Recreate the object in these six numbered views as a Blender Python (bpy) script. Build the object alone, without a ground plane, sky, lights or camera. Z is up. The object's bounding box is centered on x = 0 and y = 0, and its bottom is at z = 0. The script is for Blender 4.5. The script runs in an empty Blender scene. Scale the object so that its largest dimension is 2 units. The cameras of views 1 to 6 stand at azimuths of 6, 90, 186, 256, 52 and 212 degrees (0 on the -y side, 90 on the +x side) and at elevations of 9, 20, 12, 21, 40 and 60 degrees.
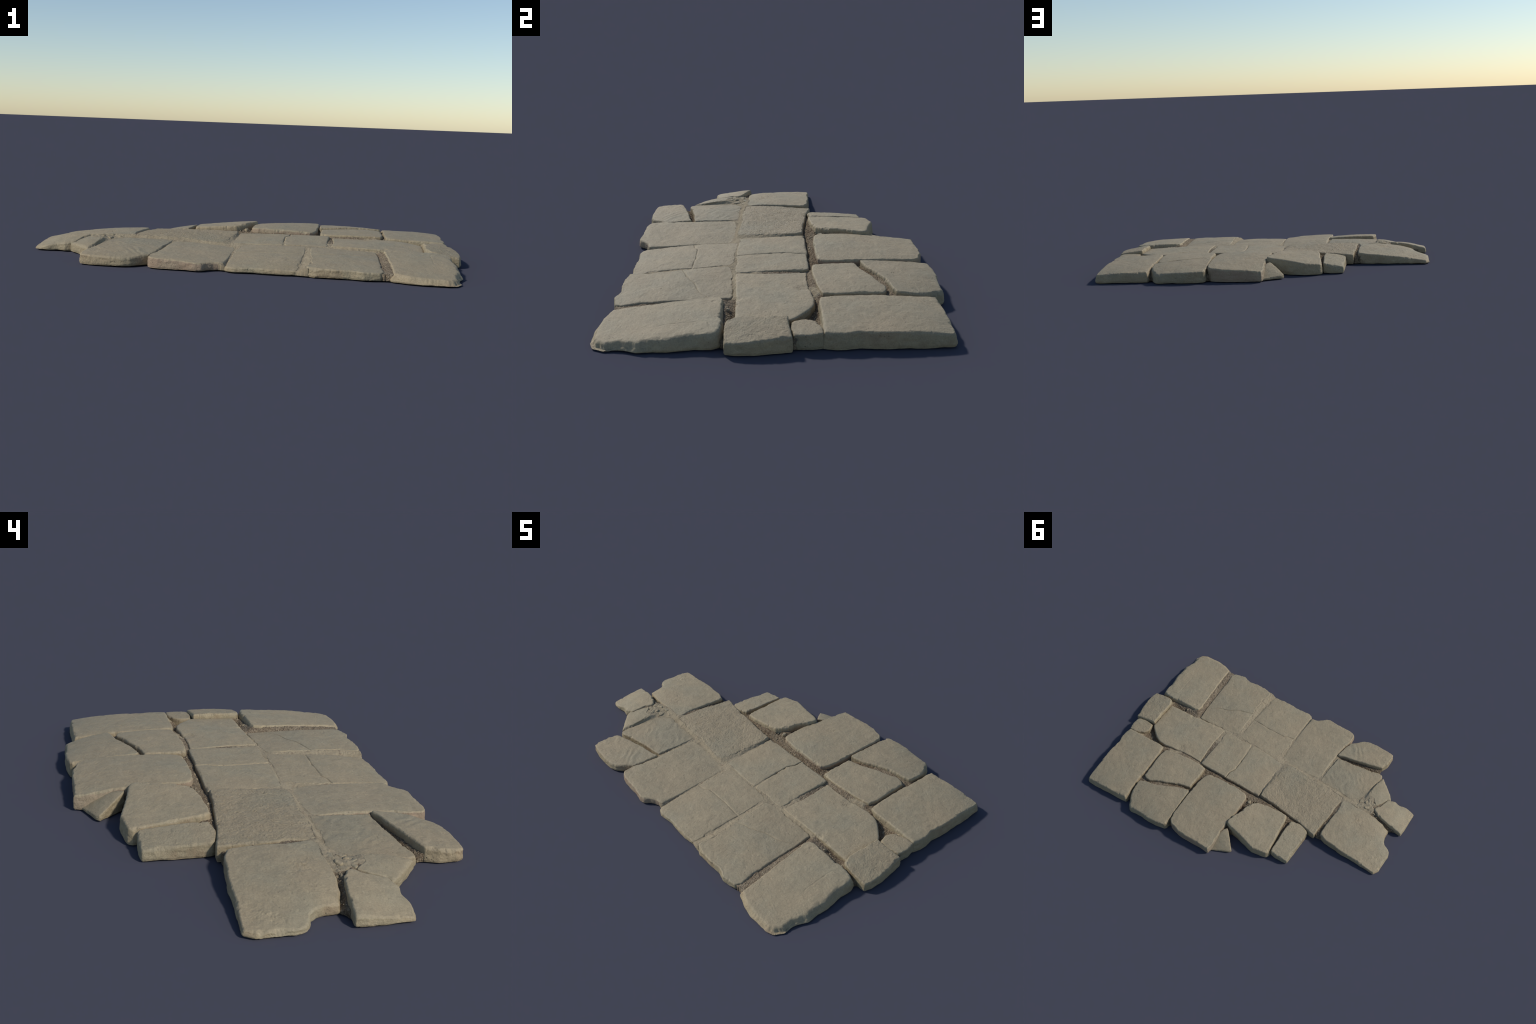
# A worn patch of old stone paving: three courses of tilted, cracked slabs
# bedded in soil and mortar.  Units: metres; plan coordinates below in mm.
import bpy, math
import numpy as np

RNG = np.random.RandomState(7)
GRID = 0.0022

# ---------------------------------------------------------------- noise ----
def _hash(ix, iy, iz, seed):
    h = (ix.astype(np.int64) * 374761393 + iy.astype(np.int64) * 668265263
         + iz.astype(np.int64) * 2147483647 + seed * 974711) & 0xFFFFFFFF
    h = ((h ^ (h >> 13)) * 1274126177) & 0xFFFFFFFF
    h = ((h ^ (h >> 16)) * 2246822519) & 0xFFFFFFFF
    return (h ^ (h >> 15)) & 0xFFFF

def noise3(p, seed=0):
    """gradient noise, roughly -1..1, p is (n,3)"""
    i = np.floor(p); f = p - i; u = f * f * f * (f * (f * 6 - 15) + 10)
    out = np.zeros(len(p))
    for dx in (0, 1):
        for dy in (0, 1):
            for dz in (0, 1):
                h = _hash(i[:, 0] + dx, i[:, 1] + dy, i[:, 2] + dz, seed)
                a = h * (2 * math.pi / 65536.0); c = ((h * 7919) % 65536) / 32768.0 - 1
                s = np.sqrt(np.maximum(0, 1 - c * c))
                g = (np.cos(a) * s * (f[:, 0] - dx) + np.sin(a) * s * (f[:, 1] - dy) + c * (f[:, 2] - dz))
                w = ((u[:, 0] if dx else 1 - u[:, 0]) * (u[:, 1] if dy else 1 - u[:, 1])
                     * (u[:, 2] if dz else 1 - u[:, 2]))
                out += w * g
    return out * 1.5

def fbm(p, scale, octaves=3, seed=0, gain=0.5):
    q = p / scale; amp = 1.0; out = np.zeros(len(p))
    for k in range(octaves):
        out += amp * noise3(q + 17.3 * k, seed + k); q = q * 2.03; amp *= gain
    return out

def hackly(p, scale, seed=0):
    """broken-stone texture: sharp little scarps, roughly -1..1"""
    a = fbm(p, scale, 4, seed, 0.62)
    return 0.7 * a - 0.9 * np.abs(noise3(p / (scale * 1.7), seed + 9)) * np.sign(a) + 0.25 * noise3(p / (scale * .3), seed + 4)

def smooth(a, b, x):
    t = np.clip((x - a) / (b - a), 0, 1); return t * t * (3 - 2 * t)

def xyz(x, y, z=0.0):
    return np.c_[x, y, np.zeros_like(x) + z]

# ------------------------------------------------------------- geometry ----
def densify(poly, step=0.004):
    P = np.asarray(poly, float); Q = np.roll(P, -1, 0); out = []
    for a, b in zip(P, Q):
        n = max(1, int(round(np.linalg.norm(b - a) / step)))
        out += [a + (b - a) * k / n for k in range(n)]
    return np.array(out)

def area2(P):
    x, y = P[:, 0], P[:, 1]
    return np.sum(x * np.roll(y, -1) - np.roll(x, -1) * y)

def weathered_outline(poly, seed, jitter=0.0026, soften=1, grow=0.0, step=0.004):
    P = densify(poly, min(step, 0.003))
    if area2(P) < 0: P = P[::-1]
    for _ in range(soften):
        P = 0.5 * P + 0.25 * (np.roll(P, 1, 0) + np.roll(P, -1, 0))
    T = np.roll(P, -2, 0) - np.roll(P, 2, 0)
    N = np.c_[T[:, 1], -T[:, 0]]; N /= np.linalg.norm(N, axis=1)[:, None] + 1e-12
    q = xyz(P[:, 0], P[:, 1], seed * 3.1)
    d = grow + jitter * (fbm(q, 0.035, 2, seed) * 0.7 + fbm(q, 0.011, 2, seed + 5) * 0.55
                       - 2.2 * np.maximum(0, fbm(q, 0.024, 2, seed + 7) - 0.45))
    return P + N * d[:, None]

def signed_distance(X, Y, P):
    """negative inside; also nearest boundary point"""
    n = len(X); D = np.full(n, 1e9); NX = np.zeros(n); NY = np.zeros(n); inside = np.zeros(n, bool)
    Q = np.roll(P, -1, 0)
    for (ax, ay), (bx, by) in zip(P, Q):
        ex, ey = bx - ax, by - ay
        t = np.clip(((X - ax) * ex + (Y - ay) * ey) / (ex * ex + ey * ey + 1e-18), 0, 1)
        px, py = ax + t * ex, ay + t * ey; d = (X - px) ** 2 + (Y - py) ** 2
        m = d < D; D[m] = d[m]; NX[m] = px[m]; NY[m] = py[m]
        if ay != by:
            c = ((ay > Y) != (by > Y)) & (X < ex * (Y - ay) / ey + ax); inside ^= c
    D = np.sqrt(D); D[inside] *= -1
    return D, NX, NY

def polyline_distance(X, Y, pts):
    D = np.full(len(X), 1e9); S = np.zeros(len(X)); acc = 0.0
    for a, b in zip(pts[:-1], pts[1:]):
        ex, ey = b[0] - a[0], b[1] - a[1]; L = math.hypot(ex, ey)
        t = np.clip(((X - a[0]) * ex + (Y - a[1]) * ey) / (L * L), 0, 1)
        d = np.hypot(X - a[0] - t * ex, Y - a[1] - t * ey); m = d < D
        D[m] = d[m]; S[m] = acc + t[m] * L; acc += L
    return D, S / acc

def clean_cells(mask_v):
    """cells whose four corners are set, biggest piece, no pinched corners"""
    C = mask_v[:-1, :-1] & mask_v[1:, :-1] & mask_v[:-1, 1:] & mask_v[1:, 1:]
    for _ in range(6):
        P = np.pad(C, 1)
        a, b, c, d = P[:-1, :-1], P[1:, :-1], P[:-1, 1:], P[1:, 1:]
        pinch = (a & d & ~b & ~c) | (b & c & ~a & ~d)
        nb = P[:-2, 1:-1].astype(int) + P[2:, 1:-1] + P[1:-1, :-2] + P[1:-1, 2:]
        spike = C & (nb <= 1)
        if not pinch.any() and not spike.any(): break
        kill = pinch[:-1, :-1] | pinch[1:, :-1] | pinch[:-1, 1:] | pinch[1:, 1:]
        C = C & ~kill & ~spike
    return C

def boundary_loops(quads):
    E = np.concatenate([quads[:, [0, 1]], quads[:, [1, 2]], quads[:, [2, 3]], quads[:, [3, 0]]])
    big = quads.max() + 1
    key = E[:, 0] * big + E[:, 1]; rev = E[:, 1] * big + E[:, 0]
    B = E[~np.isin(key, rev)]
    nxt = {int(a): int(b) for a, b in B}; loops = []
    while nxt:
        s = next(iter(nxt)); loop = [s]; c = nxt.pop(s)
        while c != s and c in nxt:
            loop.append(c); c = nxt.pop(c)
        if len(loop) > 8: loops.append(np.array(loop))
    return loops

def make_object(name, verts, faces, mats, face_mat, parent, cap_loops=()):
    me = bpy.data.meshes.new(name)
    c = verts.mean(0); c[2] = 0.0
    V = verts - c
    quads = np.asarray(faces, np.int32)
    nq = len(quads); extra = sum(len(l) for l in cap_loops)
    me.vertices.add(len(V)); me.vertices.foreach_set("co", V.astype(np.float32).ravel())
    me.loops.add(nq * 4 + extra)
    li = np.concatenate([quads.ravel()] + [np.asarray(l, np.int32) for l in cap_loops])
    me.loops.foreach_set("vertex_index", li)
    me.polygons.add(nq + len(cap_loops))
    starts = list(range(0, nq * 4, 4)); p = nq * 4
    for l in cap_loops: starts.append(p); p += len(l)
    me.polygons.foreach_set("loop_start", np.array(starts, np.int32))
    fm = np.concatenate([np.asarray(face_mat, np.int32), np.zeros(len(cap_loops), np.int32)])
    for m in mats: me.materials.append(m)
    me.polygons.foreach_set("material_index", fm)
    me.polygons.foreach_set("use_smooth", np.ones(nq + len(cap_loops), bool))
    me.update(calc_edges=True); me.validate()
    ob = bpy.data.objects.new(name, me); bpy.context.scene.collection.objects.link(ob)
    ob.location = c; ob.parent = parent
    return ob

def block(name, outline, clean, top_fn, mats, parent, seed, grid=GRID, base=0.0025, foot=0.006,
          wall_rough=0.0028, rings=13, base_fn=None, lean_fn=None):
    """solid with a relief top inside `outline` and rough broken walls to the ground"""
    lo = outline.min(0) - 2 * grid; hi = outline.max(0) + 2 * grid
    nx = int((hi[0] - lo[0]) / grid) + 1; ny = int((hi[1] - lo[1]) / grid) + 1
    gx, gy = np.meshgrid(lo[0] + grid * np.arange(nx), lo[1] + grid * np.arange(ny), indexing="ij")
    D, PX, PY = signed_distance(gx.ravel(), gy.ravel(), outline)
    C = clean_cells((D < -0.25 * grid).reshape(nx, ny))
    ids = np.arange(nx * ny).reshape(nx, ny)
    q = np.stack([ids[:-1, :-1], ids[1:, :-1], ids[1:, 1:], ids[:-1, 1:]], -1)[C]
    used, inv = np.unique(q, return_inverse=True); q = inv.reshape(-1, 4)
    x, y, d = gx.ravel()[used], gy.ravel()[used], -D[used]
    loops = boundary_loops(q)
    for l in loops:
        g = used[l]; x[l] = PX[g]; y[l] = PY[g]; d[l] = 0
    # ease the first ring inwards so the snapped rim is even
    z = top_fn(x, y, d)
    V = [np.c_[x, y, z]]; F = [q]; M = [np.zeros(len(q), int)]; n = len(x); caps = []
    for l in loops:
        rim = V[0][l]; P = rim[:, :2]
        S = P.copy() if clean is None else np.c_[signed_distance(P[:, 0], P[:, 1], clean)[1:]]
        for _ in range(2): S = 0.5 * S + 0.25 * (np.roll(S, 1, 0) + np.roll(S, -1, 0))
        T = np.roll(S, -4, 0) - np.roll(S, 4, 0)
        N = np.c_[T[:, 1], -T[:, 0]]; N /= np.linalg.norm(N, axis=1)[:, None] + 1e-9
        zb = np.full(len(l), base) if base_fn is None else base_fn(P[:, 0], P[:, 1])
        zb = zb + 0.002 * (fbm(xyz(P[:, 0], P[:, 1], 3.0), 0.06, 2, seed + 40))
        zb = np.maximum(np.minimum(zb, rim[:, 2] - 0.002), 0.0)
        ft = foot if lean_fn is None else lean_fn(P[:, 0], P[:, 1], N)
        prev = l
        for r in range(1, rings + 1):
            t = r / rings; zz = rim[:, 2] + (zb - rim[:, 2]) * t
            q3 = np.c_[P, zz]
            qs = q3 * np.array([1, 1, 2.2])
            w = wall_rough * (0.8 * fbm(qs, 0.045, 2, seed + 60) + 0.55 * hackly(qs, 0.018, seed + 70)) * min(1, 4 * t)
            off = ft * (1 - (1 - t) ** 2) + w
            # walls turn under slightly at the foot
            off = off - 0.003 * max(0, (t - 0.75) / 0.25) ** 2
            R = np.c_[P + (S - P) * min(1, 2.5 * t) + N * np.asarray(off)[:, None], zz]
            idx = n + np.arange(len(l)); n += len(l); V.append(R)
            F.append(np.c_[prev, idx, np.roll(idx, -1), np.roll(prev, -1)]); M.append(np.ones(len(l), int))
            prev = idx
        caps.append(prev[::1])
    verts = np.concatenate(V); faces = np.concatenate(F); fm = np.concatenate(M)
    if len(mats) == 1: fm[:] = 0
    return make_object(name, verts, faces, mats, fm, parent, caps)

# ------------------------------------------------------------ materials ----
def srgb(r, g, b):
    f = lambda c: c / 12.92 if c <= 0.04045 else ((c + 0.055) / 1.055) ** 2.4
    return (f(r / 255), f(g / 255), f(b / 255), 1)

class Nodes:
    def __init__(self, name):
        self.m = bpy.data.materials.new(name); self.m.use_nodes = True
        self.t = self.m.node_tree; self.t.nodes.clear()
        self.out = self.new("ShaderNodeOutputMaterial"); self.bsdf = self.new("ShaderNodeBsdfPrincipled")
        self.link(self.bsdf.outputs[0], self.out.inputs[0])
        tc = self.new("ShaderNodeTexCoord"); oi = self.new("ShaderNodeObjectInfo")
        mul = self.new("ShaderNodeMath", operation="MULTIPLY"); mul.inputs[1].default_value = 37.0
        self.link(oi.outputs["Random"], mul.inputs[0]); self.rand = oi.outputs["Random"]
        add = self.new("ShaderNodeVectorMath", operation="ADD")
        self.link(tc.outputs["Object"], add.inputs[0]); self.link(mul.outputs[0], add.inputs[1])
        self.co = add.outputs[0]
    def new(self, kind, **kw):
        n = self.t.nodes.new(kind)
        for k, v in kw.items(): setattr(n, k, v)
        return n
    def link(self, a, b): self.t.links.new(a, b)
    def noise(self, scale, detail=4, rough=0.55, stretch=None):
        n = self.new("ShaderNodeTexNoise"); n.inputs["Scale"].default_value = scale
        n.inputs["Detail"].default_value = detail; n.inputs["Roughness"].default_value = rough
        co = self.co
        if stretch:
            mp = self.new("ShaderNodeMapping"); mp.inputs["Scale"].default_value = stretch
            self.link(co, mp.inputs[0]); co = mp.outputs[0]
        self.link(co, n.inputs["Vector"]); return n.outputs["Fac"]
    def voronoi(self, scale, feature="F1"):
        n = self.new("ShaderNodeTexVoronoi", feature=feature); n.inputs["Scale"].default_value = scale
        self.link(self.co, n.inputs["Vector"]); return n.outputs["Distance"]
    def ramp(self, fac, stops):
        n = self.new("ShaderNodeValToRGB"); e = n.color_ramp.elements
        while len(e) < len(stops): e.new(0.5)
        for el, (p, c) in zip(e, stops):
            el.position = p; el.color = c if hasattr(c, "__len__") else (c, c, c, 1)
        self.link(fac, n.inputs[0]); return n.outputs[0]
    def mix(self, fac, a, b, blend="MIX"):
        n = self.new("ShaderNodeMix", data_type="RGBA", blend_type=blend)
        for s, v in ((n.inputs[0], fac), (n.inputs[6], a), (n.inputs[7], b)):
            if hasattr(v, "links") or isinstance(v, bpy.types.NodeSocket): self.link(v, s)
            else: s.default_value = v
        return n.outputs[2]
    def math(self, op, a, b):
        n = self.new("ShaderNodeMath", operation=op)
        for s, v in ((n.inputs[0], a), (n.inputs[1], b)):
            if isinstance(v, bpy.types.NodeSocket): self.link(v, s)
            else: s.default_value = v
        return n.outputs[0]
    def finish(self, colour, rough, height, strength, dist=0.002, spec=0.25):
        self.link(colour, self.bsdf.inputs["Base Color"])
        self.bsdf.inputs["Roughness"].default_value = rough
        self.bsdf.inputs["Specular IOR Level"].default_value = spec
        b = self.new("ShaderNodeBump"); b.inputs["Strength"].default_value = strength
        b.inputs["Distance"].default_value = dist
        self.link(height, b.inputs["Height"]); self.link(b.outputs[0], self.bsdf.inputs["Normal"])
        return self.m

def stone_material(name, tones, stain=None, stain_at=(0.55, 0.75), grain=0.5):
    n = Nodes(name); cool, mid, warm = tones
    base = n.ramp(n.noise(4.5, 5, 0.6), [(0.34, cool), (0.5, mid), (0.66, warm)])
    base = n.mix(0.35, base, n.ramp(n.noise(28, 5, 0.65), [(0.3, 0.36), (0.7, 0.64)]), "OVERLAY")
    base = n.mix(0.5, base, n.ramp(n.noise(210, 4, 0.75), [(0.3, 0.32), (0.7, 0.68)]), "OVERLAY")
    # sparse pale and dark flecks in the stone
    fleck = n.ramp(n.noise(85, 2, 0.5), [(0.66, 0.0), (0.74, 1.0)])
    base = n.mix(n.math("MULTIPLY", fleck, 0.22), base, srgb(178, 165, 140))
    pit = n.ramp(n.voronoi(62), [(0.07, 1.0), (0.15, 0.0)])
    pitmask = n.ramp(n.noise(11, 2), [(0.54, 0.0), (0.60, 1.0)])
    pit = n.math("MULTIPLY", pit, pitmask)
    base = n.mix(n.math("MULTIPLY", pit, 0.55), base, srgb(92, 78, 66))
    if stain is not None:
        s = n.ramp(n.noise(9, 5, 0.65), [(stain_at[0], 0.0), (stain_at[1], 1.0)])
        base = n.mix(n.math("MULTIPLY", s, 0.6), base, stain)
    # every slab its own slight shade
    v = n.math("ADD", n.math("MULTIPLY", n.rand, 0.10), 0.95)
    h = n.new("ShaderNodeHueSaturation"); n.link(v, h.inputs["Value"]); n.link(base, h.inputs["Color"])
    hgt = n.math("ADD", n.math("ADD", n.math("MULTIPLY", n.noise(130, 6, 0.75), 0.9), n.math("MULTIPLY", n.noise(45, 4, 0.6), 1.1)), n.math("MULTIPLY", pit, -0.8))
    return n.finish(h.outputs[0], 0.72, hgt, grain, 0.0032, spec=0.5)

STONE = (srgb(146, 135, 110), srgb(150, 136, 109), srgb(154, 138, 110))
stone = stone_material("weathered_limestone", STONE)
stone_rough = stone_material("tooled_limestone", STONE, grain=0.85)
face = stone_material("broken_limestone", (srgb(146, 135, 109), srgb(153, 138, 109), srgb(157, 139, 109)),
                      stain=srgb(132, 110, 86), stain_at=(0.54, 0.74), grain=0.9)

def soil_material(name, dark, mid, pale, warm, light):
    n = Nodes(name)
    c = n.ramp(n.noise(70, 6, 0.75), [(0.32, dark), (0.5, mid), (0.66, pale)])
    c = n.mix(0.4, c, n.ramp(n.noise(10, 3), [(0.35, warm), (0.65, light)]))
    crumbs = n.ramp(n.voronoi(170), [(0.0, 0.78), (0.6, 0.22)])
    c = n.mix(0.6, c, crumbs, "OVERLAY")
    return n.finish(c, 0.97, n.math("SUBTRACT", n.noise(150, 5, 0.75), n.voronoi(170)), 0.9, 0.005)
face_warm = stone_material("broken_limestone_warm", (srgb(149, 134, 110), srgb(154, 137, 113), srgb(156, 136, 112)),
                           stain=srgb(144, 121, 99), stain_at=(0.4, 0.62), grain=0.9)
soil = soil_material("joint_soil", srgb(86, 70, 55), srgb(130, 112, 90), srgb(168, 152, 126), srgb(118, 99, 78), srgb(150, 135, 111))
grit = soil_material("joint_grit", srgb(104, 88, 70), srgb(146, 130, 107), srgb(178, 163, 138), srgb(132, 113, 92), srgb(160, 146, 122))

def mortar_material():
    n = Nodes("lime_mortar")
    c = n.ramp(n.noise(14, 5, 0.65), [(0.3, srgb(136, 123, 100)), (0.5, srgb(149, 136, 112)), (0.7, srgb(158, 144, 119))])
    c = n.mix(0.4, c, n.ramp(n.noise(150, 5, 0.75), [(0.3, 0.33), (0.7, 0.67)]), "OVERLAY")
    brown = n.ramp(n.noise(22, 4, 0.7), [(0.6, 0.0), (0.68, 1.0)])
    c = n.mix(n.math("MULTIPLY", brown, 0.6), c, srgb(112, 92, 74))
    return n.finish(c, 0.95, n.noise(130, 6, 0.75), 0.8, 0.003)
mortar = mortar_material()

# ----------------------------------------------------------------- slabs ----
# outline (plan, mm), heights (x, y, z mm) that the top face passes through,
# and how worn it is.
def S(outline, heights, **k):
    return dict(outline=np.array(outline) / 1000.0, heights=np.array(heights) / 1000.0, **k)

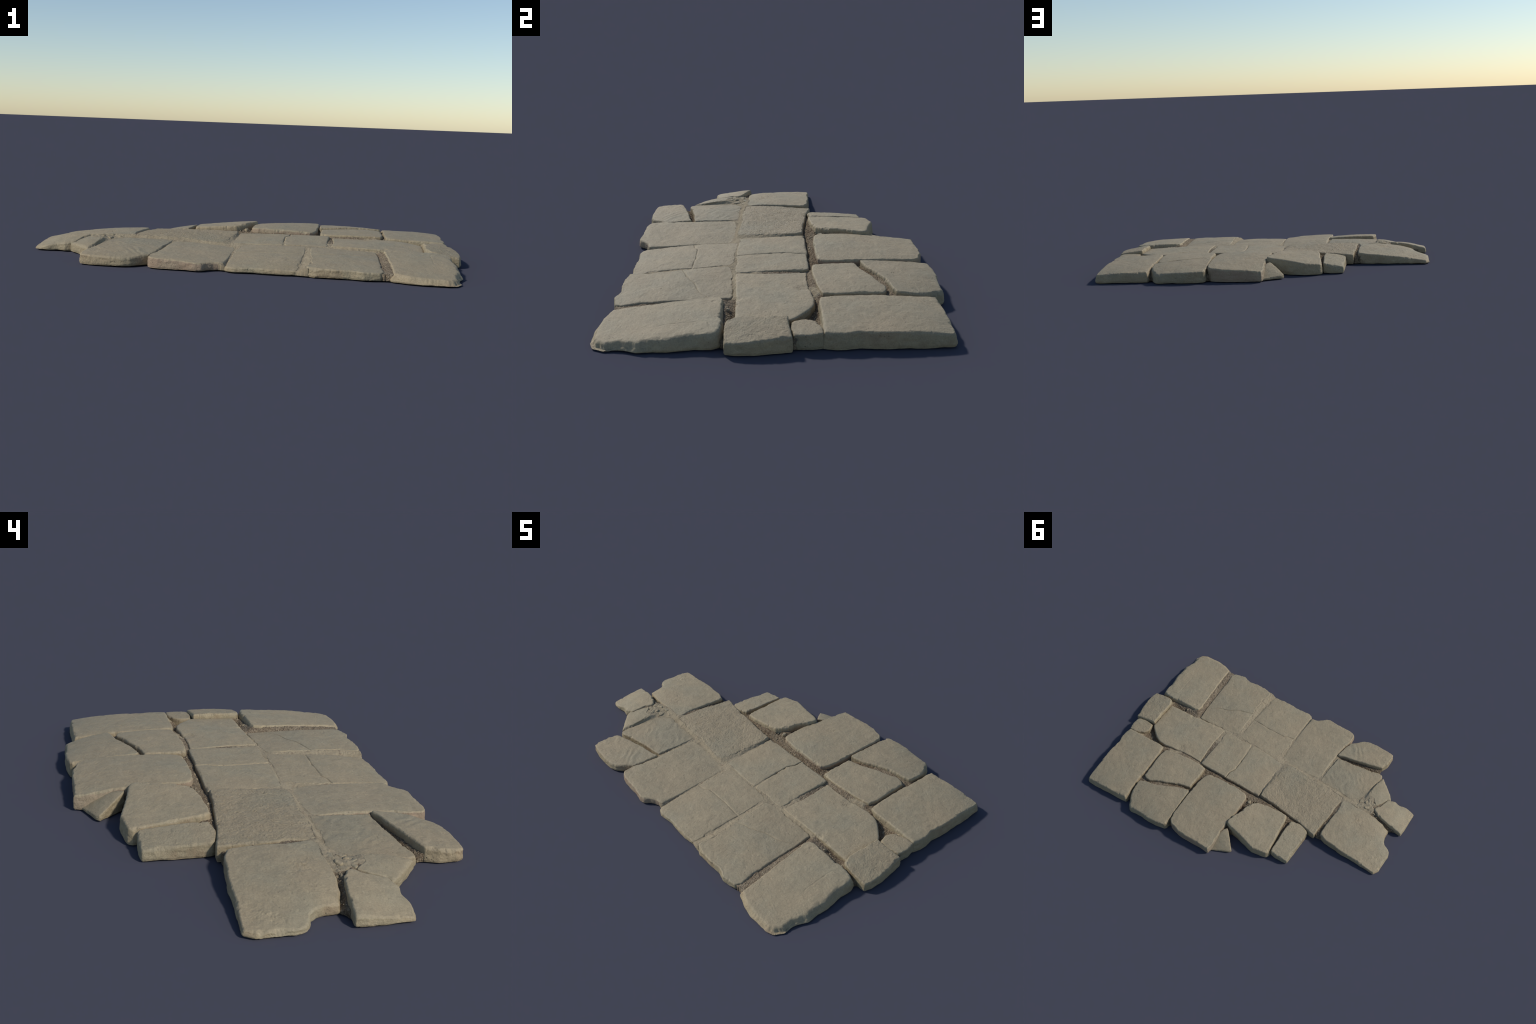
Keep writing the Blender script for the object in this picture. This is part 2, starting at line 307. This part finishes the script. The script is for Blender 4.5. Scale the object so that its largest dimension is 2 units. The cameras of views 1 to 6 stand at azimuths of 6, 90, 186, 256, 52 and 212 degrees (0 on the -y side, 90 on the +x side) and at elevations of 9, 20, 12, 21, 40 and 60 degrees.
SLABS = {
# --- course on the -y side
"a1": S([(932,-206),(940,-227),(938,-294),(951,-380),(946,-428),(951,-487),(925,-551),(930,-600),(910,-638),(882,-650),
         (828,-650),(773,-651),(724,-641),(659,-616),(653,-520),(650,-421),(644,-318),(636,-235),(645,-206),(668,-195),(701,-198),
         (755,-197),(816,-197),(854,-192),(888,-192)],
        [(682,-232,69),(657,-612,36),(914,-643,18),(936,-216,60),(849,-237,68),(790,-420,57)],
        bevel=.013, chip=1.0, cracks=[([(900,-225),(845,-245),(843,-311),(846,-420)],.0014)],
        dishes=[(682,-230,13,2.2)], worn=[(955,-300,130,10),(940,-500,120,12),(925,-645,60,6),(780,-660,130,4)], foot=.012),
"a2": S([(602,-168),(608,-216),(613,-285),(611,-346),(614,-431),(614,-512),(622,-589),(606,-617),(539,-631),(486,-614),
         (423,-619),(336,-618),(295,-600),(309,-525),(311,-445),(306,-389),(299,-303),(297,-228),(297,-186),(330,-176),(394,-167),
         (446,-166),(524,-163),(588,-161)],
        [(602,-172,48),(298,-185,61),(305,-604,39),(606,-614,34),(455,-400,58),(582,-266,51)],
        bevel=.010, chip=.8, cracks=[([(305,-384),(391,-356),(424,-341),(463,-319),(509,-308),(547,-293),(585,-265)],.004)]),
"a3": S([(276,-182),(259,-171),(236,-166),(182,-163),(120,-163),(51,-158),(-2,-156),(-24,-159),(-31,-199),(-40,-250),(-46,-324),
         (-43,-413),(-46,-494),(-48,-586),(-36,-601),(-8,-609),(76,-601),(137,-607),(196,-608),(253,-601),(267,-560),(268,-511),
         (271,-448),(274,-371),(277,-310),(276,-244)],
        [(275,-180,60),(-20,-159,53),(-42,-591,20),(257,-598,19),(73,-387,49),(209,-542,36)],
        bevel=.007, chip=.6, cracks=[([(272,-346),(215,-344),(165,-339),(87,-339),(30,-338),(8,-353),(-38,-362)],.004)],
        scars=[(-20,-370,22,1.6),(225,-580,30,1.5)]),
"a4": S([(-58,-573),(-104,-586),(-129,-604),(-145,-626),(-170,-632),(-226,-623),(-334,-619),(-367,-609),(-381,-594),(-382,-545),
         (-369,-488),(-362,-448),(-357,-396),(-355,-322),(-351,-243),(-349,-179),(-268,-170),(-196,-172),(-113,-176),(-56,-192),
         (-48,-251),(-50,-320),(-50,-409),(-52,-487)],
        [(-57,-573,31),(-51,-190,42),(-348,-176,56),(-373,-599,47),(-200,-400,53)],
        bevel=.007, chip=.5, warm=True),
"a5": S([(-357,-167),(-399,-161),(-439,-158),(-476,-162),(-509,-163),(-538,-154),(-590,-148),(-634,-171),(-660,-210),(-673,-276),
         (-683,-346),(-694,-406),(-687,-430),(-661,-432),(-611,-417),(-552,-408),(-485,-397),(-424,-391),(-374,-383),(-372,-329),
         (-364,-280),(-361,-218)],
        [(-356,-169,57),(-589,-145,56),(-682,-421,38),(-372,-382,53),(-500,-280,61)],
        bevel=.008, chip=.8, ripple=.0010),
"a5_split": S([(-361,-398),(-366,-458),(-379,-505),(-390,-536),(-423,-570),(-457,-604),(-488,-616),(-546,-619),(-616,-616),
         (-676,-604),(-684,-583),(-681,-518),(-663,-473),(-642,-464),(-578,-447),(-513,-433),(-456,-420),(-406,-413)],
        [(-364,-397,61),(-676,-601,43),(-661,-474,55),(-463,-608,36),(-520,-510,58)],
        bevel=.010, chip=1.2, ripple=.0010),
"a6_sliver": S([(-703,-415),(-750,-374),(-798,-329),(-826,-292),(-805,-280),(-789,-237),(-764,-196),(-741,-218),(-726,-237),
         (-686,-239),(-685,-278),(-688,-336),(-696,-397)],
        [(-701,-407,38),(-685,-239,67),(-812,-286,42),(-740,-300,57)], bevel=.006, chip=.6),
"a7": S([(-808,-283),(-851,-302),(-889,-294),(-937,-304),(-969,-301),(-996,-291),(-994,-194),(-990,-112),(-936,-118),(-896,-122),
         (-834,-133),(-806,-141),(-771,-162),(-767,-177),(-784,-209),(-800,-252)],
        [(-985,-287,17),(-817,-300,38),(-770,-161,66),(-989,-119,33),(-860,-176,66)],
        bevel=.010, chip=1.2),
# --- middle course
"b1": S([(980,54),(992,-25),(999,-93),(997,-145),(987,-179),(928,-181),(861,-179),(838,-163),(834,-135),(836,-74),(837,-22),(839,45),
         (898,47),(940,51)],
        [(855,-171,70),(985,-176,46),(851,44,76),(974,53,60),(910,-60,73)],
        bevel=.010, chip=1.2, tooled=.0024),
"b1_stub": S([(957,62),(906,54),(848,56),(840,92),(840,112),(858,140),(888,158),(920,163),(957,163),(966,122),(962,84)],
        [(957,65,58),(849,62,58),(958,163,61),(851,126,62),(905,105,62)], bevel=.005, chip=1.0, tooled=.0008),
"b2": S([(832,-146),(744,-147),(662,-147),(598,-149),(526,-152),(434,-157),(391,-156),(401,-69),(403,34),(395,133),(473,130),
         (545,132),(633,144),(672,150),(723,144),(757,128),(796,97),(824,73),(835,56),(833,-5),(834,-65),(833,-106)],
        [(829,-146,50),(394,-156,66),(401,138,65),(836,60,58),(610,0,70)],
        bevel=.007, chip=.6, scars=[(560,105,40,2.4)], dishes=[(565,118,45,4),(648,-140,20,3.5),(470,-148,14,2)]),
"b3": S([(374,-156),(316,-162),(269,-157),(229,-157),(179,-160),(171,-145),(166,-75),(164,-10),(163,58),(181,95),(184,146),
         (236,143),(295,144),(341,145),(379,142),(380,115),(377,59),(372,-11),(378,-92),(375,-132)],
        [(378,-149,63),(176,-156,63),(379,141,73),(185,148,72),(275,0,72)], bevel=.006, chip=.7, scars=[(360,110,28,1.5)]),
"b3_split": S([(168,-157),(118,-161),(56,-159),(-19,-154),(-74,-150),(-80,-121),(-78,-48),(-78,40),(-78,144),(-12,146),
         (64,145),(122,146),(180,148),(178,97),(160,60),(161,-9),(163,-74),(168,-144)],
        [(172,-154,62),(-73,-140,56),(-78,147,65),(180,147,72),(73,37,71)], bevel=.006, chip=.5),
"b4": S([(-119,-158),(-109,-126),(-98,-56),(-89,17),(-83,84),(-85,139),(-123,142),(-198,146),(-265,157),(-341,164),(-393,170),
         (-452,181),(-487,191),(-524,196),(-531,116),(-543,55),(-547,-12),(-551,-64),(-559,-119),(-551,-135),(-482,-143),
         (-414,-150),(-359,-147),(-280,-149),(-218,-158),(-148,-167)],
        [(-117,-161,59),(-92,145,76),(-555,-125,69),(-523,189,60),(-310,10,75),(-476,-7,77)],
        bevel=.007, chip=.8, tooled=.0034),
"b5": S([(-563,-117),(-591,-128),(-636,-124),(-696,-121),(-756,-123),(-806,-119),(-859,-108),(-912,-90),(-911,-47),(-920,-17),
         (-938,8),(-969,18),(-982,31),(-992,60),(-989,98),(-985,175),(-976,192),(-966,209),(-929,207),(-864,205),(-832,200),
         (-772,200),(-731,200),(-659,191),(-601,187),(-562,173),(-557,153),(-558,90),(-562,29),(-569,-25),(-569,-64)],
        [(-566,-117,71),(-911,-86,31),(-552,171,66),(-965,207,22),(-735,10,67),(-870,66,46),(-850,-40,60),(-740,-105,67)],
        bevel=.010, chip=.9, scars=[(-720,-20,50,3.2),(-690,-60,30,2.4),(-900,150,60,2.6),(-940,110,40,2.6),(-860,-40,45,2.2),(-610,-90,25,2)]),
# --- course on the +y side
"c1": S([(954,167),(896,165),(838,168),(770,167),(707,165),(671,173),(664,232),(663,334),(663,407),(668,461),(666,530),(662,577),
         (665,611),(741,615),(808,617),(880,620),(953,620),(965,612),(967,542),(967,480),(966,411),(965,341),(957,288),(966,244),(964,206)],
        [(953,174,62),(672,181,73),(957,616,48),(662,602,58),(869,524,69),(764,358,78)],
        bevel=.010, chip=.7, foot=.009),
"c2": S([(640,184),(609,174),(542,165),(473,158),(403,155),(338,160),(333,174),(333,232),(336,335),(383,345),(420,357),(464,375),
         (511,396),(561,412),(591,428),(623,428),(645,416),(648,352),(650,277),(649,232)],
        [(639,187,77),(337,169,77),(645,416,75),(333,337,80),(540,333,88),(480,240,87)], bevel=.007, chip=1.0),
"c2_split": S([(646,466),(622,454),(581,447),(515,430),(457,403),(394,375),(355,364),(328,361),(324,372),(324,441),(323,529),
         (321,629),(331,640),(384,651),(446,656),(503,650),(546,650),(590,655),(604,647),(624,618),(648,565),(652,515),(651,478)],
        [(636,455,82),(332,358,88),(590,652,54),(328,636,67),(480,530,82)], bevel=.009, chip=1.2, worn=[(645,560,60,10),(600,655,60,8)]),
"c3": S([(297,208),(280,188),(225,182),(164,181),(102,179),(48,183),(7,186),(-16,197),(-23,215),(-26,273),(-22,350),(-12,442),
         (-12,519),(-10,602),(-3,636),(60,630),(110,632),(170,634),(225,631),(288,612),(309,589),(316,546),(318,446),(314,369),
         (314,287),(304,225)],
        [(293,190,79),(-12,198,88),(4,622,60),(305,575,81),(105,428,93),(137,256,99)],
        bevel=.011, chip=1.1, scars=[(105,425,30,3.6),(180,480,18,1.6),(70,300,14,1.6),(60,540,16,1.4)], warm=True),
"c4": S([(-104,203),(-141,193),(-199,184),(-258,178),(-309,179),(-318,197),(-323,267),(-333,363),(-340,450),(-331,462),(-311,468),
         (-239,480),(-169,462),(-100,446),(-48,437),(-20,425),(-16,403),(-22,370),(-40,339),(-55,302),(-61,266),(-72,238)],
        [(-99,208,94),(-309,185,83),(-336,450,61),(-20,428,97),(-89,271,103),(-210,320,88)],
        bevel=.009, chip=1.0, foot=.008),
"c4_wedge": S([(-38,449),(-62,475),(-92,510),(-126,549),(-112,562),(-70,580),(-35,597),(4,612),(14,580),(0,520),(-18,470)],
        [(-39,453,72),(-125,547,22),(2,607,11),(-14,510,62)], grow=0, bevel=.0015, chip=.2, ripple=.0008, foot=.002),
"c5": S([(-355,194),(-373,185),(-411,177),(-448,182),(-475,195),(-479,205),(-477,268),(-473,341),(-467,434),(-437,437),(-391,438),
         (-352,433),(-349,413),(-351,350),(-349,276),(-351,218)],
        [(-355,193,71),(-475,198,53),(-466,432,38),(-353,429,60),(-415,310,63)], bevel=.008, chip=.9, tooled=.0014),
}

def fit_top(h):
    """smooth bending-plate surface through the given heights"""
    c = h[:, :2].mean(0)
    P = (h[:, :2] - c) / 0.2; n = len(h)
    def U(r2): return r2 * np.log(r2 + 1e-9)
    K = U(((P[:, None] - P[None]) ** 2).sum(-1)) + 0.15 * np.eye(n); A = np.c_[np.ones(n), P]
    M = np.zeros((n + 3, n + 3)); M[:n, :n] = K; M[:n, n:] = A; M[n:, :n] = A.T
    k = np.linalg.solve(M, np.r_[h[:, 2], 0, 0, 0])
    def top(x, y):
        u, v = (x - c[0]) / 0.2, (y - c[1]) / 0.2
        z = k[n] + k[n + 1] * u + k[n + 2] * v
        for i in range(n): z = z + k[i] * U((u - P[i, 0]) ** 2 + (v - P[i, 1]) ** 2)
        return z
    return top

for s in SLABS.values():
    s["heights"][:4, 2] += 0.003        # readings were taken on the rounded arris
TOPS = {k: fit_top(s["heights"]) for k, s in SLABS.items()}

def slab_top(key, s, seed):
    plane = TOPS[key]; r0 = s.get("bevel", .008); r = np.random.RandomState(seed)
    lo, hi = s["outline"].min(0), s["outline"].max(0)
    npit = int(380 * np.prod(hi - lo)) + 2
    pits = np.c_[r.uniform(lo[0], hi[0], npit), r.uniform(lo[1], hi[1], npit), r.uniform(.0022, .0042, npit), r.uniform(.0008, .002, npit)]
    def fn(x, y, d):
        p = xyz(x, y, seed * 1.7); z = plane(x, y)
        # rounded arris whose radius wanders, with chipped stretches
        wob = fbm(p, 0.05, 2, seed + 1)
        rad = r0 * 0.5 * np.clip(1 + 0.8 * wob, 0.4, 2.2)
        for wx, wy, wr, ex in s.get("worn", ()):
            rad = rad + ex / 1e3 * np.exp(-((x - wx / 1e3) ** 2 + (y - wy / 1e3) ** 2) / (wr / 1e3) ** 2) * np.clip(1 + 0.6 * fbm(p, 0.03, 2, seed + 20), .3, 1.8)
        e = np.clip(1 - d / rad, 0, 1); z = z - rad * 0.95 * (1 - np.sqrt(np.maximum(0, 1 - e * e)))
        chip = smooth(0.12, 0.62, fbm(p, 0.045, 3, seed + 2) - 2.2 * np.maximum(0, d - 0.004) / 0.03)
        z = z - s.get("chip", .7) * 0.0080 * chip * np.exp(-d / 0.018) * (0.8 + 0.6 * hackly(p, 0.012, seed + 3))
        z = z - 0.0016 * np.exp(-d / 0.02)                       # worn shoulders
        inner = smooth(0, 0.012, d)
        z = z + inner * (0.0022 * fbm(p, 0.13, 2, seed + 4) + 0.0008 * fbm(p, 0.028, 2, seed + 5)
                         + 0.00042 * fbm(p, 0.010, 2, seed + 6))
        t = s.get("tooled", 0)
        if t:
            z = z + t * (0.62 * hackly(p, 0.017, seed + 8) + 0.35 * fbm(p, 0.05, 2, seed + 21)) * smooth(-.002, 0.006, d)
        w = s.get("ripple", 0)
        if w:
            ph = (0.85 * x + 0.53 * y) / 0.05 + 1.6 * fbm(p, 0.16, 2, seed + 9)
            z = z + w * np.sin(2 * math.pi * ph) * np.clip(0.3 + 1.0 * noise3(p / 0.07, seed + 10), 0, 1) * inner
        for sx, sy, sr, amp in s.get("scars", ()):
            q = np.hypot(x - sx / 1e3, y - sy / 1e3) / (sr / 1e3)
            m = smooth(1.0, 0.45, q + 0.35 * fbm(p, 0.03, 2, seed + 11))
            z = z + m * amp / 1e3 * (0.7 * hackly(p, 0.013, seed + 12) - 0.3)
        for sx, sy, sr, dep in s.get("dishes", ()):
            q = np.hypot(x - sx / 1e3, y - sy / 1e3) / (sr / 1e3); z = z - dep / 1e3 * smooth(1, 0.2, q)
        for line, dep in s.get("cracks", ()):
            wx = x + 0.0022 * noise3(p / 0.018, seed + 13); wy = y + 0.0022 * noise3(p / 0.018 + 9, seed + 13)
            D, t = polyline_distance(wx, wy, np.array(line) / 1e3)
            k = 0.6 + 0.5 * noise3(p / 0.04, seed + 14)
            z = z - 1.5 * dep * np.clip(k, .2, 1.1) * np.exp(-(D / 0.0021) ** 2)
            z = z - dep * 0.25 * np.clip(k, 0, 1) * np.exp(-(D / 0.008) ** 2)
        for px, py, pr, pd in pits:
            m = (np.abs(x - px) < 2 * pr) & (np.abs(y - py) < 2 * pr)
            if m.any(): z[m] -= pd * np.exp(-((x[m] - px) ** 2 + (y[m] - py) ** 2) / (0.5 * pr * pr))
        return np.maximum(z, 0.004)
    return fn

root = bpy.data.objects.new("stone_paving", None)
bpy.context.scene.collection.objects.link(root)
root["label"] = "worn patch of tilted, cracked limestone paving slabs in soil"
root["category"] = "stone paving"

OUT = {}
for i, (key, s) in enumerate(SLABS.items()):
    seed = 100 + 23 * i
    OUT[key] = weathered_outline(s["outline"], seed, grow=s.get("grow", 0.0006))
    foot_line = densify(s["outline"] if area2(s["outline"]) > 0 else s["outline"][::-1], 0.02)
    block("paving_slab", OUT[key], foot_line, slab_top(key, s, seed), [stone_rough if s.get("tooled") else stone, face_warm if s.get("warm") else face],
          root, seed, foot=s.get("foot", 0.0035), wall_rough=0.0026)

# ------------------------------------------------- soil and mortar joints ----
HULL = np.array([(900,-635),(930,-500),(925,-230),(945,-185),(985,-140),(965,60),(955,150),(950,200),(950,600),(672,600),(640,592),
    (600,640),(330,625),(300,600),(290,595),(0,612),(-100,530),(-50,455),(-100,435),(-230,465),(-325,452),(-350,415),(-455,425),
    (-468,200),(-500,182),(-540,182),(-600,175),(-960,195),(-975,100),(-960,20),(-915,0),(-905,-85),(-925,-108),(-975,-125),
    (-980,-280),(-880,-285),(-810,-272),(-705,-395),(-666,-440),(-668,-590),(-560,-605),(-450,-590),(-385,-512),(-372,-590),
    (-180,-615),(-100,-575),(-40,-583),(245,-603),(300,-611),(340,-606),(600,-612),(640,-616),(668,-616),(700,-630),(800,-640)]) / 1000.0

# where the joints are filled: plan point (mm), depth below the neighbouring
# tops (mm), kind: m = mortar flush with the stones, g = grit, s = loose soil
FILL = [(625,-570,7,"g"),(632,-450,8,"g"),(632,-380,8,"g"),(628,-300,8,"g"),(622,-210,12,"g"),(690,-170,18,"g"),(760,-170,26,"s"),(835,-190,30,"s"),(930,-190,34,"s"),
        (836,0,18,"g"),(836,-120,14,"g"),(835,90,34,"s"),(790,140,36,"s"),(730,165,30,"s"),(960,165,8,"m"),(900,165,16,"m"),
        (650,300,18,"g"),(655,450,22,"g"),(652,560,40,"s"),(660,180,16,"s"),(600,155,12,"m"),(500,145,9,"g"),(420,145,10,"g"),
        (390,140,11,"g"),(388,70,8,"g"),(390,0,6,"g"),(388,40,7,"g"),(388,-120,5,"m"),(500,-158,4,"m"),(560,-158,7,"m"),(380,-165,3,"m"),(290,-170,2,"m"),(288,-280,4,"m"),(290,-400,5,"m"),
        (285,-500,5,"m"),(280,-590,4,"m"),(200,-160,3,"m"),(50,-157,3,"m"),(-60,-165,1,"m"),(-85,-158,1,"m"),(-50,-230,2,"m"),(-47,-400,4,"m"),(-47,-550,6,"m"),
        (-85,-50,3,"m"),(-82,60,4,"m"),(-200,-165,2,"m"),(-330,-160,2,"m"),(-450,-152,1,"m"),(-540,-145,1,"m"),(-360,-260,6,"m"),(-365,-370,10,"m"),
        (-400,-400,26,"s"),(-500,-418,30,"s"),(-600,-435,28,"s"),(-660,-450,26,"s"),(-380,-440,26,"s"),
        (-620,-140,0,"m"),(-680,-170,1,"m"),(-720,-180,1,"m"),(-690,-230,2,"m"),(-690,-380,7,"m"),(-750,-150,8,"m"),(-775,-200,8,"g"),(-800,-250,10,"g"),
        (-790,-140,16,"s"),(-830,-122,22,"s"),(-900,-105,26,"s"),(-562,-60,6,"g"),(-555,60,12,"s"),(-545,160,22,"s"),
        (330,200,24,"s"),(330,350,30,"s"),(325,550,40,"s"),(400,365,20,"s"),(520,415,17,"g"),(630,445,20,"g"),(330,150,20,"s"),
        (250,162,20,"s"),(150,163,22,"s"),(50,165,22,"s"),(-50,190,22,"s"),(-40,230,24,"s"),(-45,300,40,"s"),(-25,380,45,"s"),(-20,480,40,"s"),
        (-150,168,23,"s"),(-250,170,23,"s"),(-330,180,22,"s"),(-345,250,30,"s"),(-345,400,34,"s"),(-420,180,20,"s"),(-480,190,20,"s")]

def joint_fill():
    g = 0.0025
    lo, hi = HULL.min(0), HULL.max(0)
    nx = int((hi[0] - lo[0]) / g) + 1; ny = int((hi[1] - lo[1]) / g) + 1
    gx, gy = np.meshgrid(lo[0] + g * np.arange(nx), lo[1] + g * np.arange(ny), indexing="ij")
    X, Y = gx.ravel(), gy.ravel(); n = len(X)
    keys = list(SLABS); sd = np.full((len(keys), n), 9.0)
    for i, k in enumerate(keys):
        P = densify(SLABS[k]["outline"], 0.02); a, b = P.min(0) - .1, P.max(0) + .1
        m = (X > a[0]) & (X < b[0]) & (Y > a[1]) & (Y < b[1])
        sd[i, m] = signed_distance(X[m], Y[m], P)[0]
    two = np.sort(sd, 0)[:2]
    jog = 0.006 * fbm(xyz(X, Y), 0.05, 2, 5)
    hull = signed_distance(X, Y, HULL)[0] + jog
    shatter = np.hypot(X + 0.70, Y + 0.17) < 0.075
    shatter_w = smooth(0.08, 0.05, np.hypot((X + 0.70) * 0.9, Y + 0.165))
    keep = (hull < 0) & ((two[1] < 0.055) | shatter) & (two[0] > -0.022)
    w = 1.0 / (np.maximum(sd, 0) + 0.006) ** 2; w[sd > 0.09] = 0
    T = np.stack([TOPS[k](X, Y) for k in keys]); top = (w * T).sum(0) / (w.sum(0) + 1e-12)
    C = np.array([f[:2] for f in FILL]) / 1e3; dep = np.array([f[2] for f in FILL]) / 1e3
    kind = np.array([{"m": 1.0, "g": 0.5, "s": 0.0}[f[3]] for f in FILL])
    depth = np.zeros(n); soft = np.zeros(n); wsum = np.zeros(n)
    for (cx, cy), dd, kk in zip(C, dep, kind):
        ww = 1.0 / ((X - cx) ** 2 + (Y - cy) ** 2 + 1e-4) ** 2
        wsum += ww; depth += ww * dd; soft += ww * kk
    depth /= wsum; soft /= wsum
    p = xyz(X, Y, 2.0)
    soft = soft + 0.2 * fbm(p, 0.025, 3, 9)
    rough = np.where(soft > 0.68, 0.0016 + 0.12 * depth, np.where(soft > 0.3, 0.0022, 0.0030))
    z = top - depth + rough * fbm(p, 0.016, 4, 11, 0.65) + 0.0016 * fbm(p, 0.05, 2, 15)
    z = z + 0.0034 * shatter_w * hackly(p, 0.028, 21)
    z = np.maximum(z, 0.006)
    # sink under the slabs so it never pokes through their tops
    z = np.minimum(z, np.where(two[0] < -0.006, top - 0.012, 9)); z = np.maximum(z, 0.003)
    ids = np.arange(n).reshape(nx, ny)
    cells = clean_cells(keep.reshape(nx, ny))
    sc = soft.reshape(nx, ny)[:-1, :-1]
    for name, sel, mat in (("joint_soil", cells & (sc <= .3), soil), ("joint_grit", cells & (sc > .3) & (sc <= .68), grit),
                           ("joint_mortar", cells & (sc > .68), mortar)):
        q = np.stack([ids[:-1, :-1], ids[1:, :-1], ids[1:, 1:], ids[:-1, 1:]], -1)[sel]
        used, inv = np.unique(q, return_inverse=True); q = inv.reshape(-1, 4)
        V = np.c_[X[used], Y[used], z[used]]; F = [q]; Vs = [V]; nn = len(V)
        # skirt down to the ground round the open ends of the joints
        E = np.concatenate([q[:, [0, 1]], q[:, [1, 2]], q[:, [2, 3]], q[:, [3, 0]]]); big = len(V) + 1
        Bd = E[~np.isin(E[:, 0] * big + E[:, 1], E[:, 1] * big + E[:, 0])]
        hv = hull[used]; Bd = Bd[(hv[Bd[:, 0]] > -0.010) & (hv[Bd[:, 1]] > -0.010)]
        bv = np.unique(Bd); low = np.full(len(V), -1); low[bv] = nn + np.arange(len(bv))
        B = V[bv].copy(); B[:, 2] = 0.003; Vs.append(B)
        F.append(np.c_[Bd[:, 0], low[Bd[:, 0]], low[Bd[:, 1]], Bd[:, 1]])
        F = np.concatenate(F)
        ob = make_object(name, np.concatenate(Vs), F, [mat], np.zeros(len(F), int), root)
        ob["kind"] = "stuff"
    return (X, Y, np.where((hull < -0.008) & (two[0] > 0.003), z, z - 9.0), z, gx.shape, lo, g)
BED = joint_fill()

def bed_z(x, y):
    X, Y, zo, z, sh, lo, g = BED
    i = int(round((x - lo[0]) / g)); j = int(round((y - lo[1]) / g)); return z.reshape(sh)[i, j]

# -------------------------------------------------- rubble and pebbles ----
def fragment(name, cx, cy, z, size, seed, tilt=(0, 0), aspect=1.0, turn=0.0, mats=None, bevel=.0012, sides=6):
    r = np.random.RandomState(seed); a = np.sort(r.uniform(0, 2 * math.pi, sides) * .35 + np.arange(sides) * 2 * math.pi / sides * .9)
    rad = size * r.uniform(.75, 1.15, sides)
    px, py = rad * np.cos(a), rad * np.sin(a) * aspect
    P = np.c_[cx + px * math.cos(turn) - py * math.sin(turn), cy + px * math.sin(turn) + py * math.cos(turn)]
    P = weathered_outline(P, seed, jitter=size * .06, soften=1, step=min(.004, size / 4))
    def top(x, y, d):
        p = xyz(x, y, seed); b = min(bevel, size * .5)
        e = np.clip(1 - d / b, 0, 1)
        return (z + tilt[0] * (x - cx) + tilt[1] * (y - cy) - b * (1 - np.sqrt(np.maximum(0, 1 - e * e)))
                + 0.0012 * fbm(p, 0.012, 3, seed))
    return block(name, P, None, top, mats or [stone, face], root, seed, grid=min(.0018, size / 8), base=max(0.004, z - 0.02), foot=.002, wall_rough=.0008, rings=4)

# shattered corner between the middle and -y courses
for k, (x, y, sz, up, tx, ty, asp, tr) in enumerate([
        (-632,-147,30,3,-.03,.05,.35,-.3),(-676,-146,28,4,.05,-.1,.5,.5),(-668,-186,26,3,-.1,.08,.6,1.2),(-716,-152,27,3,.08,.1,.5,.2),
        (-712,-206,22,3,-.1,-.1,.6,2.2),(-752,-158,22,3,.1,-.1,.6,.9),(-745,-196,17,3,-.1,.1,.7,.2),(-780,-142,17,2,.1,.1,.6,2.6),(-700,-178,18,5,.15,0,.5,1.6)]):
    fragment("rubble_chip", x / 1e3, y / 1e3, bed_z(x / 1e3, y / 1e3) + up / 1e3, sz / 1e3, 900 + k, (tx, ty), asp, tr, mats=[stone_rough, face], sides=5)

for k, (x, y, sz, up) in enumerate([(717,-176,15,6),(745,-168,8,3),(-53,219,17,12),(-30,245,9,4),(108,163,8,4),(70,161,7,3),(180,158,7,3),
        (835,-172,7,3),(640,-330,7,2),(634,-480,8,2),(800,128,9,4),(-180,162,7,4),(-565,0,6,3)]):
    fragment("pebble", x / 1e3, y / 1e3, bed_z(x / 1e3, y / 1e3) + up / 1e3, sz / 1e3, 950 + k, (0, 0), .7, k, bevel=.006, sides=7)

# loose crumbs lying in the soil
def crumbs(count=420):
    X, Y, z, _, sh, lo, g = BED
    r = np.random.RandomState(31); pts = np.array([f[:3] for f in FILL if f[3] == "s"])
    ico = np.array([(0, 0, 1)] + [(.89 * math.cos(t), .89 * math.sin(t), .45) for t in np.arange(5) * 1.2566]
                   + [(.89 * math.cos(t), .89 * math.sin(t), -.45) for t in np.arange(5) * 1.2566 + .628] + [(0, 0, -1)])
    tris = [(0, 1 + k, 1 + (k + 1) % 5) for k in range(5)] + [(11, 6 + (k + 1) % 5, 6 + k) for k in range(5)]
    for k in range(5):
        tris += [(1 + k, 6 + k, 1 + (k + 1) % 5), (1 + (k + 1) % 5, 6 + k, 6 + (k + 1) % 5)]
    V, F = [], []
    for c in range(count):
        f = pts[r.randint(len(pts))]; x, y = f[0] / 1e3 + r.normal(0, .022), f[1] / 1e3 + r.normal(0, .022)
        i = int((x - lo[0]) / g); j = int((y - lo[1]) / g)
        if not (0 <= i < sh[0] and 0 <= j < sh[1]): continue
        if z.reshape(sh)[i, j] < 0: continue
        s = r.uniform(.0018, .0045); zz = z.reshape(sh)[i, j] + .2 * s
        v = ico * s * r.uniform(.7, 1.2, (12, 1)) * np.array([1, r.uniform(.7, 1), .7]) + np.array([x, y, zz])
        F += [(a + len(V), b + len(V), c2 + len(V)) for a, b, c2 in tris]; V += [tuple(q) for q in v]
    me = bpy.data.meshes.new("soil_crumbs"); me.from_pydata(V, [], F); me.materials.append(mortar)
    ob = bpy.data.objects.new("soil_crumbs", me); bpy.context.scene.collection.objects.link(ob)
    ob.parent = root; ob["kind"] = "stuff"
crumbs()
